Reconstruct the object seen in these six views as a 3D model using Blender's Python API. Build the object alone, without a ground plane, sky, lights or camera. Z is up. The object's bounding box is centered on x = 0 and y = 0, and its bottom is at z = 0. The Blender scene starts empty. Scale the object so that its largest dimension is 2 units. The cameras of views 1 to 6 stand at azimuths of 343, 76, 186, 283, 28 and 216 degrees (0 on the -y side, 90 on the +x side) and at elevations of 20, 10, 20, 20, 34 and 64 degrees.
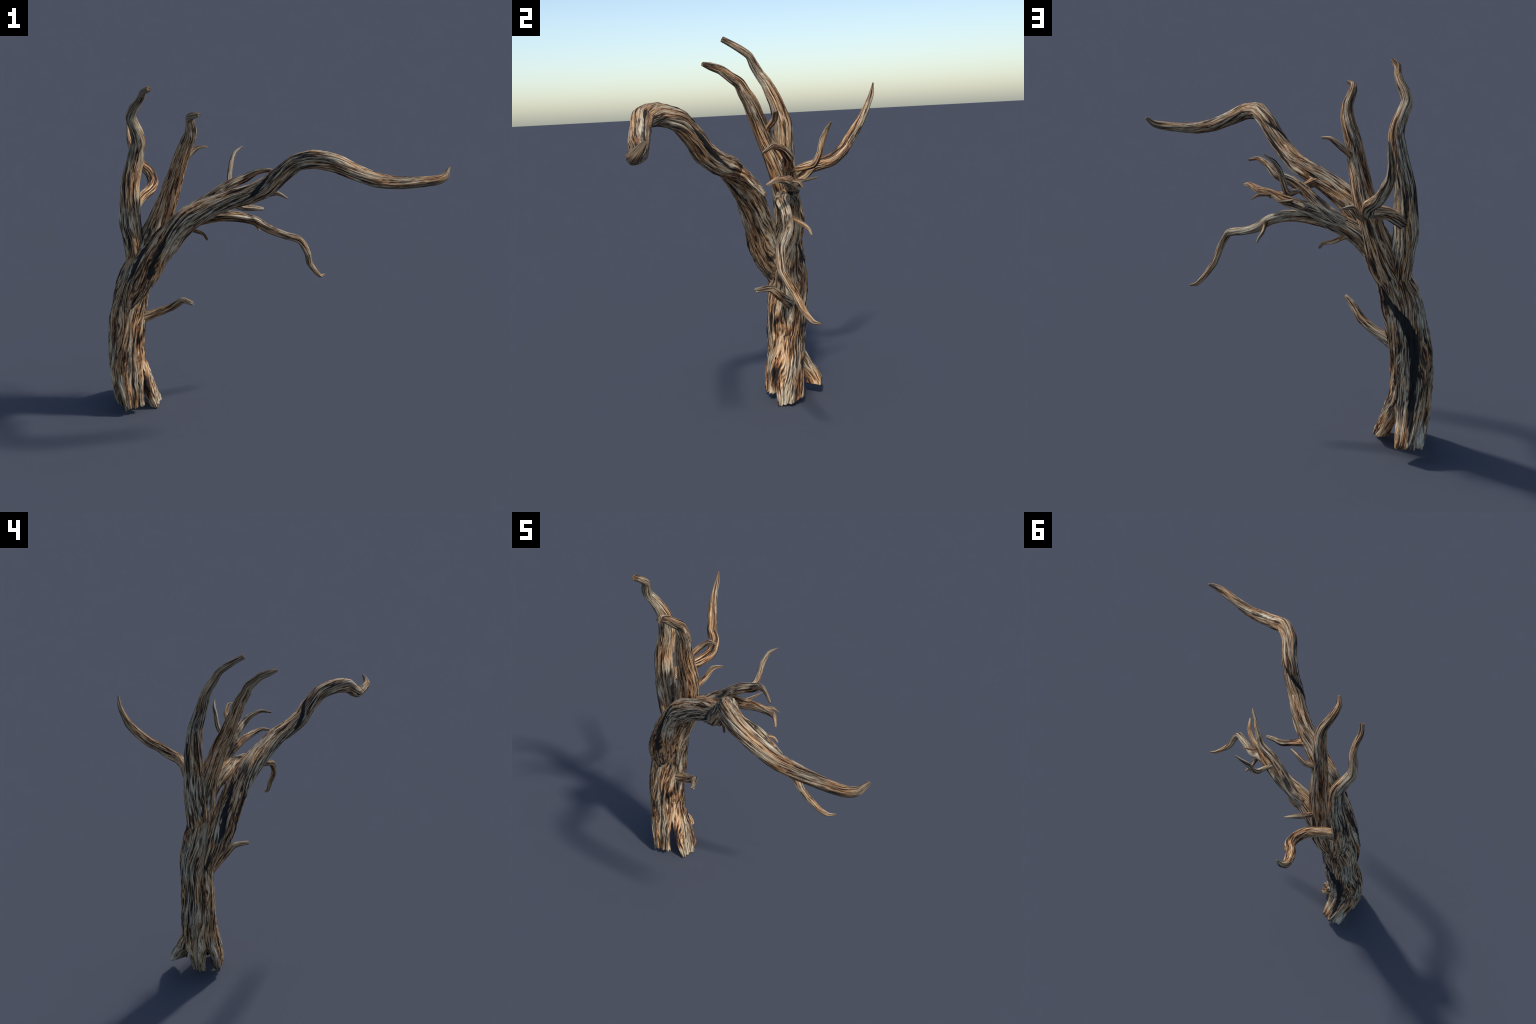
"""A dead, weathered tree: a leaning split trunk on four root legs, three big
limbs, a forked side bough and a handful of broken twigs.  Every limb is a
lofted tube: a spine (x, y, z, radius) swept with a ridged, twisting section."""
import bpy, math
import numpy as np
from mathutils import noise, Vector

TAU = 2 * math.pi

# --------------------------------------------------------------------------
# spines: (x, y, z, radius)
# --------------------------------------------------------------------------
TRUNK = [(-0.771, 0.226, 0.400, 0.107), (-0.759, 0.229, 0.490, 0.108),
         (-0.745, 0.232, 0.581, 0.108), (-0.713, 0.232, 0.727, 0.105), (-0.670, 0.213, 0.871, 0.098),
         (-0.605, 0.204, 0.985, 0.079), (-0.532, 0.203, 1.078, 0.060), (-0.455, 0.186, 1.150, 0.057),
         (-0.380, 0.162, 1.186, 0.051), (-0.300, 0.140, 1.208, 0.044), (-0.220, 0.115, 1.225, 0.026)]
TALL_LIMB = [(-0.652, 0.216, 0.840, 0.048), (-0.660, 0.225, 0.966, 0.061), (-0.667, 0.225, 1.080, 0.062),
             (-0.677, 0.226, 1.194, 0.063), (-0.670, 0.225, 1.302, 0.060), (-0.658, 0.225, 1.421, 0.055),
             (-0.622, 0.217, 1.551, 0.047), (-0.610, 0.202, 1.606, 0.042), (-0.598, 0.182, 1.663, 0.038),
             (-0.605, 0.163, 1.713, 0.035), (-0.623, 0.142, 1.767, 0.030), (-0.640, 0.112, 1.815, 0.027),
             (-0.626, 0.082, 1.859, 0.025), (-0.600, 0.053, 1.904, 0.020), (-0.589, 0.007, 1.936, 0.018),
             (-0.587, -0.043, 1.965, 0.016), (-0.564, -0.089, 1.985, 0.014)]
MIDDLE_LIMB = [(-0.655, 0.207, 0.850, 0.040), (-0.603, 0.218, 0.965, 0.076), (-0.560, 0.216, 1.060, 0.080),
               (-0.528, 0.202, 1.140, 0.070), (-0.502, 0.182, 1.215, 0.061), (-0.470, 0.150, 1.305, 0.057),
               (-0.444, 0.110, 1.405, 0.051), (-0.423, 0.073, 1.478, 0.046), (-0.398, 0.031, 1.575, 0.041),
               (-0.366, -0.009, 1.668, 0.037), (-0.352, -0.038, 1.712, 0.033), (-0.350, -0.062, 1.759, 0.028),
               (-0.360, -0.101, 1.791, 0.024), (-0.371, -0.142, 1.825, 0.022), (-0.369, -0.191, 1.844, 0.018),
               (-0.342, -0.235, 1.854, 0.010)]
ARCH_LIMB = [(-0.745, 0.175, 0.690, 0.040), (-0.722, 0.148, 0.765, 0.058), (-0.687, 0.120, 0.832, 0.076),
             (-0.634, 0.082, 0.930, 0.084), (-0.582, 0.056, 1.022, 0.081), (-0.522, 0.021, 1.105, 0.079),
             (-0.458, -0.013, 1.186, 0.073), (-0.393, -0.055, 1.255, 0.069), (-0.325, -0.093, 1.297, 0.063),
             (-0.248, -0.135, 1.338, 0.056), (-0.161, -0.182, 1.376, 0.053), (-0.080, -0.247, 1.408, 0.052),
             (-0.010, -0.317, 1.460, 0.050), (0.053, -0.364, 1.527, 0.047), (0.117, -0.433, 1.599, 0.045),
             (0.175, -0.526, 1.630, 0.046), (0.260, -0.594, 1.616, 0.044), (0.360, -0.620, 1.564, 0.040),
             (0.460, -0.638, 1.520, 0.038), (0.567, -0.648, 1.494, 0.033), (0.676, -0.668, 1.488, 0.028),
             (0.783, -0.686, 1.490, 0.025), (0.838, -0.681, 1.503, 0.020), (0.878, -0.655, 1.540, 0.008)]
BACK_LIMB = [(-0.690, 0.240, 1.232, 0.038), (-0.642, 0.268, 1.268, 0.033), (-0.582, 0.310, 1.312, 0.030),
             (-0.520, 0.366, 1.335, 0.032), (-0.488, 0.440, 1.357, 0.032), (-0.494, 0.500, 1.400, 0.031),
             (-0.533, 0.546, 1.442, 0.029), (-0.556, 0.597, 1.499, 0.027), (-0.574, 0.646, 1.564, 0.022),
             (-0.573, 0.680, 1.635, 0.016), (-0.566, 0.697, 1.680, 0.013), (-0.555, 0.706, 1.741, 0.004)]
DROOP_LIMB = [(-0.560, 0.200, 1.050, 0.038), (-0.440, 0.162, 1.150, 0.046), (-0.346, 0.125, 1.187, 0.044),
              (-0.248, 0.108, 1.199, 0.037), (-0.155, 0.082, 1.202, 0.032), (-0.069, 0.052, 1.192, 0.030),
              (0.021, 0.039, 1.162, 0.026), (0.098, 0.022, 1.106, 0.024), (0.179, -0.020, 1.070, 0.022),
              (0.263, -0.062, 1.041, 0.022), (0.307, -0.070, 0.959, 0.019), (0.334, -0.033, 0.875, 0.018),
              (0.387, -0.007, 0.798, 0.014), (0.425, 0.018, 0.760, 0.011), (0.461, 0.038, 0.757, 0.004)]
UPPER_FORK = [(-0.440, 0.168, 1.165, 0.034), (-0.304, 0.165, 1.245, 0.035), (-0.234, 0.140, 1.291, 0.034),
              (-0.170, 0.112, 1.342, 0.029), (-0.100, 0.089, 1.385, 0.027), (-0.019, 0.072, 1.413, 0.024),
              (0.041, 0.025, 1.455, 0.017), (0.101, -0.032, 1.470, 0.011), (0.157, -0.091, 1.446, 0.006)]
LOWER_FORK = [(-0.330, 0.160, 1.215, 0.036), (-0.208, 0.142, 1.256, 0.036), (-0.135, 0.120, 1.273, 0.031),
              (-0.057, 0.094, 1.288, 0.027), (0.009, 0.058, 1.309, 0.022), (0.083, 0.028, 1.315, 0.020),
              (0.143, -0.025, 1.329, 0.013), (0.181, -0.088, 1.311, 0.005)]
FORK_SPUR = [(-0.165, 0.085, 1.350, 0.012), (-0.140, 0.108, 1.347, 0.012), (-0.102, 0.156, 1.351, 0.013),
             (-0.077, 0.208, 1.366, 0.016), (-0.063, 0.234, 1.417, 0.015), (-0.048, 0.243, 1.475, 0.014),
             (-0.019, 0.259, 1.527, 0.010), (0.031, 0.265, 1.560, 0.003)]
MIDDLE_TWIG = [(-0.410, 0.050, 1.510, 0.014), (-0.379, 0.072, 1.538, 0.014), (-0.335, 0.096, 1.577, 0.015),
               (-0.302, 0.095, 1.602, 0.013), (-0.275, 0.090, 1.618, 0.010), (-0.232, 0.080, 1.617, 0.005)]
CROTCH_TWIG = [(-0.530, 0.150, 1.190, 0.012), (-0.487, 0.188, 1.227, 0.013), (-0.437, 0.275, 1.286, 0.016),
               (-0.407, 0.318, 1.333, 0.013), (-0.362, 0.354, 1.335, 0.004)]
ARCH_TWIG = [(-0.235, -0.140, 1.350, 0.022), (-0.188, -0.115, 1.336, 0.022), (-0.136, -0.088, 1.317, 0.020),
             (-0.072, -0.066, 1.283, 0.019), (-0.015, -0.066, 1.272, 0.015), (0.041, -0.062, 1.258, 0.010)]
DROOP_TWIG = [(-0.415, 0.190, 1.160, 0.013), (-0.384, 0.190, 1.145, 0.012), (-0.323, 0.177, 1.108, 0.012),
              (-0.267, 0.150, 1.085, 0.009), (-0.249, 0.127, 1.052, 0.006)]
DROOP_SPUR = [(0.035, 0.032, 1.158, 0.011), (0.043, 0.062, 1.143, 0.011), (0.051, 0.105, 1.112, 0.010),
              (0.065, 0.127, 1.090, 0.008), (0.077, 0.136, 1.063, 0.004)]
FORK_TWIG = [(0.015, 0.068, 1.308, 0.007), (0.042, 0.080, 1.307, 0.007), (0.083, 0.090, 1.303, 0.007),
             (0.114, 0.094, 1.283, 0.003)]
FORK_NUB = [(-0.105, 0.115, 1.292, 0.008), (-0.075, 0.160, 1.298, 0.008), (-0.040, 0.211, 1.310, 0.003)]
TRUNK_TWIG = [(-0.690, 0.225, 0.570, 0.028), (-0.640, 0.205, 0.592, 0.028), (-0.564, 0.169, 0.624, 0.026),
              (-0.490, 0.123, 0.664, 0.024), (-0.435, 0.058, 0.722, 0.019), (-0.398, -0.025, 0.729, 0.012)]
# root legs: the hollow trunk splits below SKIRT_TOP into four buttresses.  Angles in degrees round the trunk.
SKIRT_TOP, SKIRT_AXIS = 0.400, (-0.774, 0.223)
# name: (angle at both sides of the foot, foot height at both sides, wall thickness, outward lean, lean by height)
ROOTS = {
    "east": ((-45, 12), (0.000, 0.045), 0.064, (1.0, -0.05), [(0, .080), (.084, .056), (.217, .021), (.31, 0)]),
    "north": ((43, 134), (0.066, 0.090), 0.058, (0.03, 1.0), [(0, .098), (.095, .092), (.142, .071), (.188, .041), (.27, .004), (.31, 0)]),
    "west": ((160, 203), (0.040, 0.034), 0.050, (-1.0, 0.0), [(0, -.036), (.04, -.026), (.087, -.010), (.2, 0)]),
    "south": ((243, 303), (0.034, 0.050), 0.056, (0.0, -1.0), [(0, .026), (.04, .022), (.165, .015), (.3, 0)])}
# plank-like spread of a foot, and how much its wall swells, towards the ground
SHAPE = {"east": (0.028, 0.0), "north": (0.0, 0.035)}
# gaps between neighbouring roots: angle, height of the arch
GAPS = [(-48, 0.285), (36, 0.262), (147, 0.200), (216, 0.205)]

# --------------------------------------------------------------------------
# geometry helpers
# --------------------------------------------------------------------------
def spline(points, step):
    """Catmull-Rom through the control rows, resampled every `step` metres."""
    P = np.array(points, float)
    Q = np.vstack([2 * P[0] - P[1], P, 2 * P[-1] - P[-2]])
    t = np.linspace(0, len(P) - 1, 60 * len(P))
    i = np.minimum(t.astype(int), len(P) - 2)
    u = (t - i)[:, None]
    a, b, c, d = Q[i], Q[i + 1], Q[i + 2], Q[i + 3]
    S = .5 * (2 * b + (c - a) * u + (2 * a - 5 * b + 4 * c - d) * u ** 2 + (3 * b - a - 3 * c + d) * u ** 3)
    S = .65 * S + .35 * (b + (c - b) * u)  # old dead wood bends in knees rather than in smooth arcs
    L = np.r_[0, np.cumsum(np.linalg.norm(np.diff(S[:, :3], axis=0), axis=1))]
    n = max(8, int(L[-1] / step))
    s = np.linspace(0, L[-1], n)
    return np.stack([np.interp(s, L, S[:, k]) for k in range(S.shape[1])], 1), s


def frames(C, side=None):
    T = np.gradient(C, axis=0)
    T /= np.linalg.norm(T, axis=1)[:, None]
    if side is not None:
        N = np.array(side, float) - T * (T @ np.array(side, float))[:, None]
        N /= np.linalg.norm(N, axis=1)[:, None]
        return T, N, np.cross(T, N)
    ref = np.array([0, 1, 0]) if abs(T[0][1]) < .9 else np.array([1, 0, 0])
    n = np.cross(ref, T[0]); n /= np.linalg.norm(n)
    N = [n]
    for k in range(1, len(C)):
        n = n - T[k] * (n @ T[k]); n /= np.linalg.norm(n); N.append(n)
    N = np.array(N)
    return T, N, np.cross(T, N)


def nz(x, y, z):
    return noise.noise(Vector((x, y, z)))


def section(theta, s, seed, twist, girth, gouges, relief):
    """Relative radius of the weathered section at angle theta, length s."""
    a = theta + twist * s
    x, y = math.cos(a), math.sin(a)
    lobes = nz(x * 1.1 + seed, y * 1.1, s * 1.6) * .08 + nz(x * 2.3 + seed, y * 2.3 + 7, s * 2.0) * .08
    k = 1.2 + girth * 42
    groove = nz(x * k + seed, y * k, s * 2.6)
    ridge = 1 - abs(nz(x * k * 1.7 + seed, y * k * 1.7 + 3, s * 4.2)) * 2.4
    fine = (groove * .10 + (ridge - .62) * .055) * relief
    r = 1 + lobes + fine
    for depth, path in gouges:
        g = np.array(path)
        if g[0, 0] < s < g[-1, 0]:
            d = (theta / TAU - np.interp(s, g[:, 0], g[:, 1]) + .5) % 1 - .5
            q = abs(d) / (np.interp(s, g[:, 0], g[:, 2]) + 1e-6)
            r -= depth * min(1, max(0, 1.35 - q) * 1.8) * min(1, 25 * min(s - g[0, 0], g[-1, 0] - s))
    return r




def limb(name, points, mat, parent, seed=0., n=40, step=.008, twist=0., gouges=(), relief=1., side=None,
         blunt=False, ragged=0., flare=0., skirt=None):
    S, s = spline(points, step)
    C = S[:, :3]
    flat = side is not None
    A = S[:, 3]
    B = S[:, 4] if flat else S[:, 3]
    if flare:
        A = A * (1 + flare * np.exp(-(s / (3.2 * A[0])) ** 2)); B = A
    T, N, Bn = frames(C, side)
    girth = float(np.mean(A)) * .55 + float(np.max(A)) * .45
    verts, uvs = [], []
    m = len(C)
    for k in range(m):
        for j in range(n):
            th = TAU * j / n
            q = section(th, s[k], seed, twist, girth, gouges, relief)
            c, d = math.cos(th), math.sin(th)
            if flat:  # plank-like section
                e = .62
                c = math.copysign(abs(c) ** e, c); d = math.copysign(abs(d) ** e, d)
            p = C[k] + N[k] * (A[k] * q * c) + Bn[k] * (B[k] * q * d)
            if ragged and k > m - 8:
                p = p + T[k] * ragged * (k - m + 8) / 8 * (nz(c * 2.2 + seed, d * 2.2, 9.1) + .25 * nz(c * 6 + seed, d * 6, 2.2))
            verts.append(p)
    faces, fuv = [], []
    v0 = seed * 3.7
    for k in range(m - 1):
        for j in range(n):
            j2 = (j + 1) % n
            faces.append((k * n + j, k * n + j2, (k + 1) * n + j2, (k + 1) * n + j))
            fuv += [(j / n, s[k] + v0), ((j + 1) / n, s[k] + v0), ((j + 1) / n, s[k + 1] + v0), (j / n, s[k + 1] + v0)]
    # caps: blunt ends are a short dished break, fine tips close to a point
    for end, sg in ((0, -1), (m - 1, 1)):
        r = float(min(A[end], B[end]))
        loop = [end * n + j for j in range(n)]
        if sg < 0: loop = loop[::-1]
        inner = []
        for f, h in ((.75, .12), (.35, .05 if blunt else .3)):
            base = len(verts)
            for idx in loop:
                verts.append(C[end] + (verts[idx] - C[end]) * f + T[end] * sg * r * h)
            inner.append(list(range(base, base + n)))
        tip = len(verts)
        verts.append(np.mean([verts[i] for i in inner[-1]], axis=0) + T[end] * sg * r * (0 if blunt else .1))
        prev = loop
        for ring, vv in ((inner[0], .004), (inner[1], .010)):
            for j in range(n):
                j2 = (j + 1) % n
                faces.append((prev[j], prev[j2], ring[j2], ring[j]))
                w = (s[end] + v0 + sg * vv)
                fuv += [(j / n, w - sg * .004), ((j + 1) / n, w - sg * .004), ((j + 1) / n, w), (j / n, w)]
            prev = ring
        for j in range(n):
            faces.append((prev[j], prev[(j + 1) % n], tip))
            w = s[end] + v0 + sg * .01
            fuv += [(j / n, w), ((j + 1) / n, w), ((j + .5) / n, w + .005)]
    if skirt:
        return skirt(verts, faces, fuv, s, n, v0, girth, seed, twist, gouges, relief, mat, parent)
    return piece(name, verts, faces, fuv, mat, parent, girth, twist)


def piece(name, verts, faces, fuv, mat, parent, girth, twist, normals=None):
    me = bpy.data.meshes.new(name)
    me.from_pydata([tuple(v) for v in verts], [], faces)
    lay = me.uv_layers.new(name="grain")
    lay.data.foreach_set("uv", np.array(fuv, np.float32).ravel())
    me.shade_smooth()
    if normals is not None:
        me.normals_split_custom_set_from_vertices(normals)
    me.materials.append(mat)
    ob = bpy.data.objects.new(name, me)
    bpy.context.scene.collection.objects.link(ob)
    ob.parent = parent
    ob["girth"] = max(girth, .022)
    ob["twist"] = twist
    return ob


def root_skirt(verts, faces, fuv, s, n, v0, girth, seed, twist, gouges, relief, mat, parent):
    """Continue the trunk's first ring down into four hollow buttress roots, then
    part the one surface into trunk and roots along a row of shared vertices."""
    ring0 = [np.array(verts[j]) for j in range(n)]
    cap = len(s) * n + 2 * n + 1          # the bottom cap of the tube is dropped: the trunk is hollow here
    keep = [k for k, f in enumerate(faces) if not all(len(s) * n <= i < cap for i in f) and
            not (any(len(s) * n <= i < cap for i in f))]
    corner, pos = [], 0
    for f in faces:
        corner.append(pos); pos += len(f)
    nf, nuv, part = [], [], []
    for k in keep:
        nf.append(faces[k]); nuv += fuv[corner[k]:corner[k] + len(faces[k])]; part.append(0)
    V = list(verts)
    weld = {}

    def add(p):
        key = tuple(round(float(c), 5) for c in p)
        if key not in weld:
            weld[key] = len(V); V.append(np.array(p, float))
        return weld[key]
    for j in range(n):
        weld[tuple(round(float(c), 5) for c in ring0[j])] = j
    keys = list(ROOTS)
    cols = [int(round(a / 360 * n)) for a, _ in GAPS]
    lean = {k: (np.array(ROOTS[k][3]) / np.linalg.norm(ROOTS[k][3]), np.array(ROOTS[k][4])) for k in keys}

    def out(k, z):
        d, t = lean[k]
        return d * np.interp(z, t[:, 0], t[:, 1])
    K, K1, split = 56, 26, 18
    ax = np.array(SKIRT_AXIS)
    top_c = np.mean(ring0, axis=0)
    for li, k in enumerate(keys):
        (f0, f1), (b0, b1), thick, _, _ = ROOTS[k]
        c0, c1 = cols[li], cols[(li + 1) % 4]
        if c1 < c0: c1 += n
        gl, gr = GAPS[li], GAPS[(li + 1) % 4]
        kl, kr = keys[li - 1], keys[(li + 1) % 4]
        m = c1 - c0
        if f0 - gl[0] > 180: f0 -= 360; f1 -= 360
        outer, inner = [], []
        for r in range(K + 1):
            ro, ri = [], []
            for w in range(m + 1):
                f = w / m
                th = TAU * (c0 + w) / n
                zb = b0 + (b1 - b0) * f + .012 * nz(f * 7 + li * 9, 3.1, seed) + .010 * nz(f * 19 + li * 9, 1.1, seed)
                zb = max(zb, .0)
                z = SKIRT_TOP + (.185 - SKIRT_TOP) * r / K1 if r <= K1 else .185 + (zb - .185) * (r - K1) / (K - K1)
                spread, swell = SHAPE.get(k, (0, 0))
                low = max(0, min(1, (.27 - z) / .12))
                # the sides of each root draw back from the gap below its arch
                oa = max(0, gl[1] - z) / gl[1]; ob = max(0, gr[1] - z) / gr[1]
                a0, a1 = math.degrees(TAU * c0 / n), math.degrees(TAU * c1 / n)
                e0 = a0 + ((f0 - a0 + 180) % 360 - 180) * min(1, oa * 1.05) ** .65
                e1 = a1 + ((f1 - a1 + 180) % 360 - 180) * min(1, ob * 1.05) ** .65
                ph = math.radians(e0 + (e1 - e0) * f)
                F = out(k, z)
                wl = max(0, 1 - f / .35) * min(1, max(0, 1 - (gl[1] - z) / .035))
                wr = max(0, 1 - (1 - f) / .35) * min(1, max(0, 1 - (gr[1] - z) / .035))
                F = F + np.array([-math.sin(ph), math.cos(ph)]) * (2 * f - 1) * spread * low
                F = F + (out(kl, z) - F) * .5 * wl + (out(kr, z) - F) * .5 * wr
                q = section(th, z - SKIRT_TOP, seed, twist, girth, gouges, relief)
                rad = .107
                c = ax + (top_c[:2] - ax) * max(0, (z - .25) / (SKIRT_TOP - .25))
                d = np.array([math.cos(ph), math.sin(ph)])
                p = np.array([*(c + d * rad * q + F), z])
                p0 = np.array([*(top_c[:2] + np.array([math.cos(th), math.sin(th)]) * rad * section(th, 0, seed, twist, girth, gouges, relief)), SKIRT_TOP])
                p = p + (ring0[(c0 + w) % n] - p0) * max(0, 1 - r / K1) ** 2
                side = min(f, 1 - f)
                tk = (thick + swell * low) * (.80 + .20 * min(1, side / .16))
                pi = np.array([*(c + d * (rad * q - tk) + F), z])
                ro.append(add(p)); ri.append(add(pi))
            outer.append(ro); inner.append(ri)

        def quad(a, b, c, d, us, root):
            if len({a, b, c, d}) < 4: return
            nf.append((a, b, c, d)); part.append(li + 1 if root else 0)
            nuv.extend(us)
        for r in range(K):
            root = r >= split
            for w in range(m):
                zs = [V[i][2] - SKIRT_TOP + v0 for i in (outer[r + 1][w], outer[r + 1][w + 1], outer[r][w + 1], outer[r][w])]
                ua, ub = (c0 + w) / n, (c0 + w + 1) / n
                us = list(zip((ua, ub, ub, ua), zs))
                quad(outer[r + 1][w], outer[r + 1][w + 1], outer[r][w + 1], outer[r][w], us, root)
                if root:
                    quad(inner[r][w], inner[r][w + 1], inner[r + 1][w + 1], inner[r + 1][w], [us[3], us[2], us[1], us[0]], True)
            for w, g, flip in ((0, gl, False), (m, gr, True)):     # the split faces beside each gap
                z1 = V[outer[r + 1][w]][2]
                if z1 < g[1] - .0005 and root:
                    q4 = [outer[r][w], inner[r][w], inner[r + 1][w], outer[r + 1][w]]
                    u = (c0 + w) / n
                    us = [(u, V[q4[0]][2] - SKIRT_TOP + v0), (u + .05, V[q4[1]][2] - SKIRT_TOP + v0),
                          (u + .05, V[q4[2]][2] - SKIRT_TOP + v0), (u, V[q4[3]][2] - SKIRT_TOP + v0)]
                    if flip: q4 = q4[::-1]; us = us[::-1]
                    quad(*q4, us, True)
        for w in range(m):                                          # ragged foot
            u0, u1 = (c0 + w) / n, (c0 + w + 1) / n
            v1 = v0 - SKIRT_TOP
            quad(inner[K][w], inner[K][w + 1], outer[K][w + 1], outer[K][w],
                 [(u0, v1 - .05), (u1, v1 - .05), (u1, v1), (u0, v1)], True)
        # ceiling inside the hollow foot
        hub = add((*ax, .33))
        for w in range(m):
            nf.append((inner[split][w + 1], inner[split][w], hub)); part.append(li + 1)
            nuv.extend([((c0 + w + 1) / n, v0), ((c0 + w) / n, v0), ((c0 + w) / n, v0 + .1)])
    whole = bpy.data.meshes.new("whole")
    whole.from_pydata([tuple(v) for v in V], [], nf)
    nor = np.empty(len(V) * 3, np.float32)
    whole.vertex_normals.foreach_get("vector", nor)
    nor = nor.reshape(-1, 3)
    bpy.data.meshes.remove(whole)
    made, corner, pos = [], [], 0
    for f in nf:
        corner.append(pos); pos += len(f)
    for pid in range(5):
        idx, fs, us = {}, [], []
        for k, f in enumerate(nf):
            if part[k] == pid:
                fs.append(tuple(idx.setdefault(i, len(idx)) for i in f)); us += nuv[corner[k]:corner[k] + len(f)]
        order = list(idx)
        made.append(piece("trunk" if pid == 0 else "root", [V[i] for i in order], fs, us, mat, parent, girth, twist,
                          [tuple(map(float, nor[i])) for i in order]))
    return made[0]


# --------------------------------------------------------------------------
# material: weathered, sun-bleached grain that runs along each limb
# --------------------------------------------------------------------------
def wood(name, gouges=(), seed=0.):
    mat = bpy.data.materials.new(name)
    mat.use_nodes = True
    nt = mat.node_tree
    nt.nodes.clear()
    nd, ln = nt.nodes, nt.links

    def put(sock, v):
        if hasattr(v, "links") or isinstance(v, bpy.types.NodeSocket): ln.new(v, sock)
        else: sock.default_value = v

    def M(op, a, b=0., c=0., clamp=False):
        x = nd.new("ShaderNodeMath"); x.operation = op; x.use_clamp = clamp
        put(x.inputs[0], a); put(x.inputs[1], b)
        if op in ("MULTIPLY_ADD", "WRAP"): put(x.inputs[2], c)
        return x.outputs[0]

    def step01(v, lo, hi):
        x = nd.new("ShaderNodeMapRange"); x.interpolation_type = 'SMOOTHSTEP'
        put(x.inputs[0], v); put(x.inputs[1], lo); put(x.inputs[2], hi)
        return x.outputs[0]

    def comb(x, y, z):
        c = nd.new("ShaderNodeCombineXYZ"); put(c.inputs[0], x); put(c.inputs[1], y); put(c.inputs[2], z)
        return c.outputs[0]

    def N3(vec, scale, detail=2., rough=.5, dist=0.):
        x = nd.new("ShaderNodeTexNoise"); x.inputs["Scale"].default_value = scale
        x.inputs["Detail"].default_value = detail; x.inputs["Roughness"].default_value = rough
        x.inputs["Distortion"].default_value = dist
        ln.new(vec, x.inputs["Vector"])
        return x.outputs["Fac"]

    def mix(f, a, b):
        x = nd.new("ShaderNodeMix"); x.data_type = 'RGBA'
        put(x.inputs[0], f); put(x.inputs[6], a); put(x.inputs[7], b)
        return x.outputs[2]

    uv = nd.new("ShaderNodeTexCoord")
    sep = nd.new("ShaderNodeSeparateXYZ"); ln.new(uv.outputs["UV"], sep.inputs[0])
    u, v = sep.outputs[0], sep.outputs[1]
    g = nd.new("ShaderNodeAttribute"); g.attribute_type = 'OBJECT'; g.attribute_name = '["girth"]'
    tw = nd.new("ShaderNodeAttribute"); tw.attribute_type = 'OBJECT'; tw.attribute_name = '["twist"]'
    girth, twist = g.outputs["Fac"], tw.outputs["Fac"]
    ang0 = M('ADD', M('MULTIPLY', u, TAU), M('MULTIPLY', v, twist))
    # slow wander of the grain
    wob = N3(comb(M('MULTIPLY', M('COSINE', ang0), 1.2), M('MULTIPLY', M('SINE', ang0), 1.2), M('MULTIPLY', v, 3.)), 1.0, 2.)
    ang = M('ADD', ang0, M('MULTIPLY', M('SUBTRACT', wob, .5), .8))
    cx, cy = M('MULTIPLY', M('COSINE', ang), girth), M('MULTIPLY', M('SINE', ang), girth)

    def grain(stretch):
        return comb(cx, cy, M('MULTIPLY', v, stretch))
    broad = N3(grain(.06), 75., 2., .5)
    mid = N3(grain(.055), 165., 3., .6)
    mid2 = N3(grain(.05), 260., 3., .6)
    fine = N3(grain(.05), 460., 3., .65)
    patch = N3(uv.outputs["Object"], 6., 2.)
    patch2 = N3(grain(.22), 15., 2.)
    # one streak value, dark splits at the low end, bleached wood at the high end
    streak = M('ADD', M('ADD', M('MULTIPLY', broad, .26), M('MULTIPLY', mid, .30)), M('ADD', M('MULTIPLY', mid2, .28), M('MULTIPLY', fine, .16)))
    streak = M('ADD', M('MULTIPLY', M('SUBTRACT', streak, .5), 4.7), .505)
    streak = M('ADD', streak, M('MULTIPLY', M('SUBTRACT', patch, .5), -.25))

    def ramp(stops):
        r = nd.new("ShaderNodeValToRGB")
        e = r.color_ramp.elements
        while len(e) < len(stops): e.new(.5)
        for el, (p, c) in zip(e, stops):
            el.position = p; el.color = (*c, 1)
        put(r.inputs[0], streak)
        return r.outputs[0]
    black, umber = (.010, .010, .012), (.055, .034, .023)
    warm = ramp([(.20, black), (.30, umber), (.40, (.215, .085, .034)), (.51, (.43, .215, .092)),
                 (.66, (.58, .365, .195)), (.86, (.68, .52, .35))])
    cool = ramp([(.20, black), (.30, umber), (.39, (.160, .086, .050)), (.49, (.315, .220, .138)),
                 (.62, (.44, .365, .252)), (.86, (.63, .545, .405))])
    blend = M('ADD', M('MULTIPLY', patch2, .65), M('MULTIPLY', mid2, .35))
    col = mix(step01(M('ADD', blend, M('MULTIPLY', M('SUBTRACT', patch, .5), .25)), .45, .56), cool, warm)
    # weather-blackened stretches, long and ragged along the grain
    char = N3(grain(.30), 19., 3., .6)
    char = M('MULTIPLY', step01(M('ADD', char, M('MULTIPLY', M('SUBTRACT', mid, .5), .5)), .60, .69), .86)
    col = mix(char, col, (.016, .015, .017, 1))
    # hair-fine splits
    hair = M('MULTIPLY', M('SUBTRACT', 1., step01(fine, .38, .47)), .7)
    col = mix(hair, col, (.026, .018, .014, 1))
    dark = M('SUBTRACT', 1., step01(streak, .24, .46))
    height = M('SUBTRACT', M('ADD', M('MULTIPLY', streak, .5), M('MULTIPLY', fine, .25)), M('MULTIPLY', dark, .45))
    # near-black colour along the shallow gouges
    hollow = None
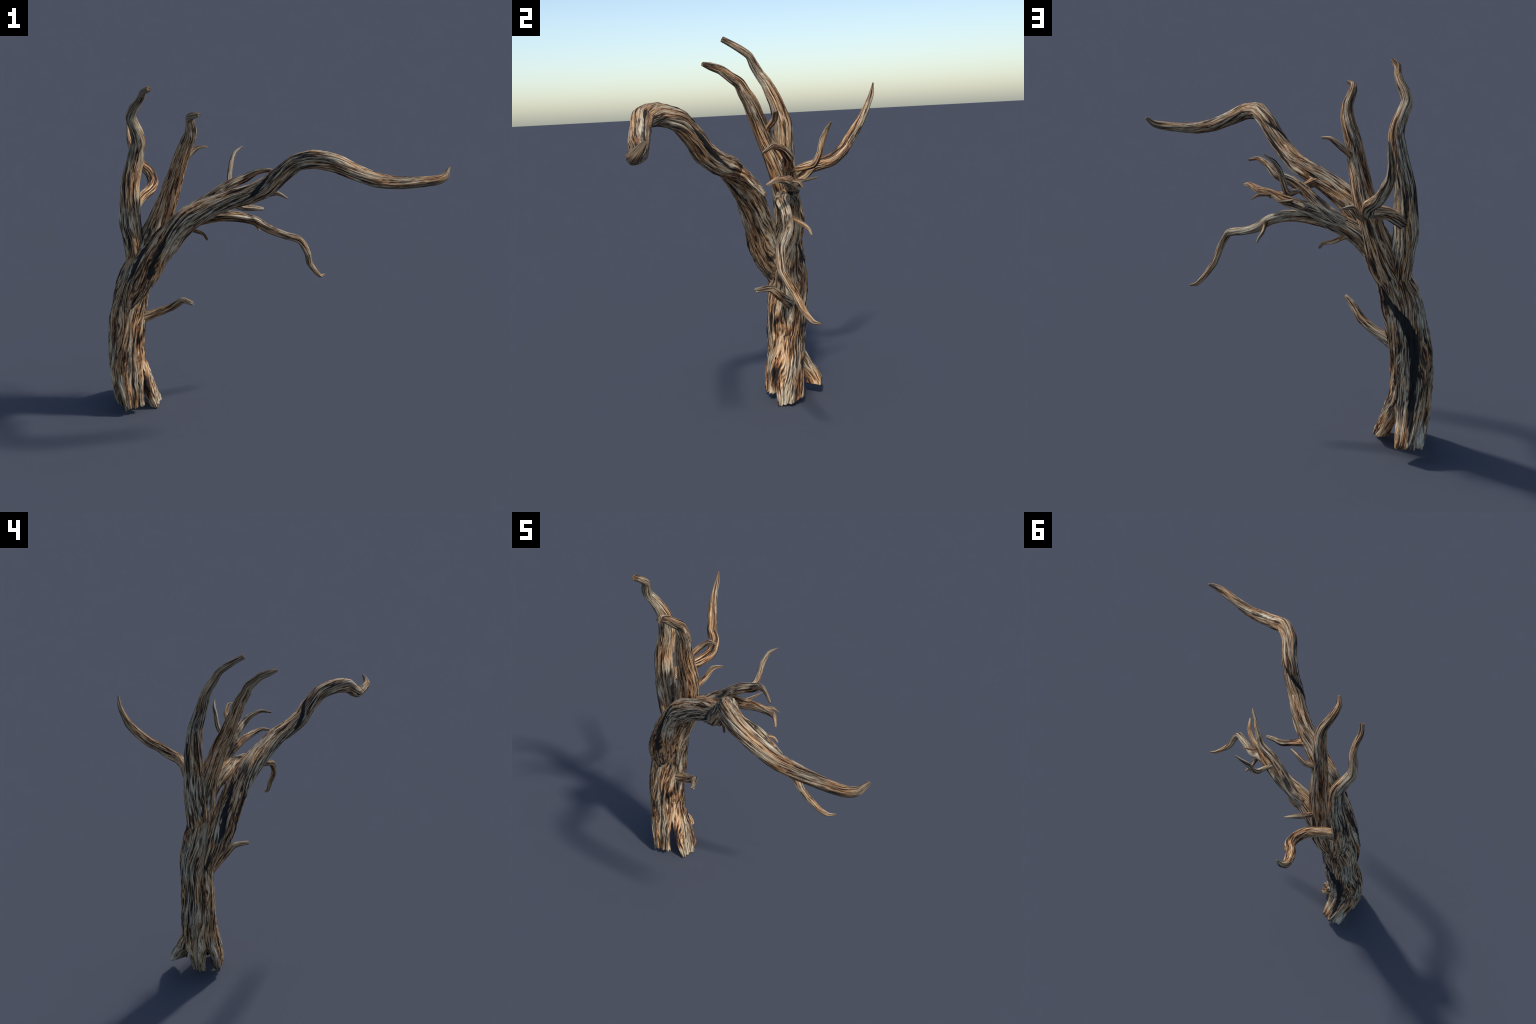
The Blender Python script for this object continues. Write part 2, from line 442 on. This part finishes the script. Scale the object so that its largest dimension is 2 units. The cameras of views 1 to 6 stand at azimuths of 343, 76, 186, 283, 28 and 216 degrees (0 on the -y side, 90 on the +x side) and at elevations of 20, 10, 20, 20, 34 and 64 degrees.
    for depth, path in gouges:
        a, b2 = path[0][0], path[-1][0]
        t = M('DIVIDE', M('SUBTRACT', v, a + seed * 3.7), b2 - a)

        def track(k, scale, off):
            fc = nd.new("ShaderNodeFloatCurve")
            c = fc.mapping.curves[0]
            row = [((p[0] - a) / (b2 - a), p[k] * scale + off) for p in path]
            for q in row[1:-1]: c.points.new(*q)
            pts = sorted(c.points, key=lambda p: p.location[0])
            c.points[0].location = row[0]; c.points[-1].location = row[-1]
            for p in c.points: p.handle_type = 'VECTOR'
            fc.mapping.update()
            put(fc.inputs["Value"], t)
            return fc.outputs[0]
        centre = M('SUBTRACT', M('MULTIPLY', track(1, .25, .5), 4.), 2.)
        width = M('MULTIPLY', track(2, 2., 0.), .5)
        d = M('ABSOLUTE', M('WRAP', M('SUBTRACT', u, centre), .5, -.5))
        d = M('ADD', d, M('MULTIPLY', M('SUBTRACT', mid, .5), .05))
        inside = M('MULTIPLY', M('GREATER_THAN', t, 0.), M('LESS_THAN', t, 1.))
        h = M('MULTIPLY', step01(M('SUBTRACT', width, d), -.004, .008), inside)
        hollow = h if hollow is None else M('MAXIMUM', hollow, h)
    if hollow is not None:
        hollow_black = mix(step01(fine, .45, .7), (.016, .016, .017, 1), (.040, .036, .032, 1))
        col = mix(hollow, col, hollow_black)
    b = nd.new("ShaderNodeBsdfPrincipled")
    put(b.inputs["Base Color"], col)
    b.inputs["Roughness"].default_value = .82
    b.inputs["Specular IOR Level"].default_value = .22
    bump = nd.new("ShaderNodeBump"); bump.inputs["Strength"].default_value = .9; bump.inputs["Distance"].default_value = .006
    ln.new(height, bump.inputs["Height"]); ln.new(bump.outputs[0], b.inputs["Normal"])
    out = nd.new("ShaderNodeOutputMaterial"); ln.new(b.outputs[0], out.inputs[0])
    return mat


# --------------------------------------------------------------------------
# assembly
# --------------------------------------------------------------------------
tree = bpy.data.objects.new("dead_tree", None)
bpy.context.scene.collection.objects.link(tree)
tree.location = (0, 0, 0)
tree["label"] = "bare dead tree with twisted weathered grey-brown wood"
tree["category"] = "dead tree"

plain = wood("weathered_wood")
# hollows: start, end (m along the limb), angle at both ends (turns), half width (turns), depth
trunk_hollow = [(.07, [(-.30, .25, .004), (-.22, .247, .022), (-.10, .248, .032), (.035, .254, .036), (.163, .285, .050), (.276, .285, .052),
                       (.361, .24, .046), (.461, .152, .036), (.605, .09, .008)])]
arch_hollow = [(.05, [(.19, .56, .012), (.27, .544, .038), (.39, .506, .034), (.546, .45, .018), (.70, .49, .003)]),
               (.05, [(.28, .75, .012), (.33, .735, .032), (.465, .70, .028), (.60, .62, .018), (.74, .56, .003)]),
               (.09, [(1.11, .69, .008), (1.15, .66, .05), (1.25, .52, .055), (1.32, .40, .04), (1.37, .31, .03), (1.43, .22, .006)]),
               (.07, [(1.07, .10, .006), (1.12, .119, .03), (1.24, .144, .045), (1.36, .131, .036), (1.43, .13, .004)])]
droop_hollow = [(.06, [(.28, .27, .008), (.36, .277, .05), (.47, .28, .006)])]
trunk = limb("trunk", TRUNK, wood("trunk_wood", trunk_hollow, 1.3), tree, 1.3, 128, .007, -.9, trunk_hollow, skirt=root_skirt)
tall = limb("branch", TALL_LIMB, plain, tree, 2.4, 80, .007, .5, blunt=True, ragged=.008)
middle = limb("branch", MIDDLE_LIMB, plain, tree, 3.1, 72, .007, .6, blunt=True, ragged=.008)
arch = limb("branch", ARCH_LIMB, wood("arch_wood", arch_hollow, 4.7), tree, 4.7, 80, .007, 1.6, arch_hollow, blunt=True)
back = limb("branch", BACK_LIMB, plain, tree, 5.9, 56, .006, .8)
droop = limb("branch", DROOP_LIMB, wood("drooping_wood", droop_hollow, 6.3), tree, 6.3, 56, .006, 1.2, droop_hollow)
upper = limb("branch", UPPER_FORK, plain, tree, 7.7, 48, .006, .8)
lower = limb("branch", LOWER_FORK, plain, tree, 8.2, 48, .006, .8)
for i, (pts, par, bl) in enumerate((
        (FORK_SPUR, upper, 0), (MIDDLE_TWIG, middle, 1), (CROTCH_TWIG, middle, 0), (ARCH_TWIG, arch, 1),
        (DROOP_TWIG, droop, 1), (DROOP_SPUR, droop, 0), (FORK_TWIG, lower, 0), (FORK_NUB, lower, 0),
        (TRUNK_TWIG, trunk, 1))):
    limb("twig", pts, plain, par, 21.4 + i * 1.9, 32, .005, .6, blunt=bool(bl), flare=.4, ragged=.006 if bl else 0)
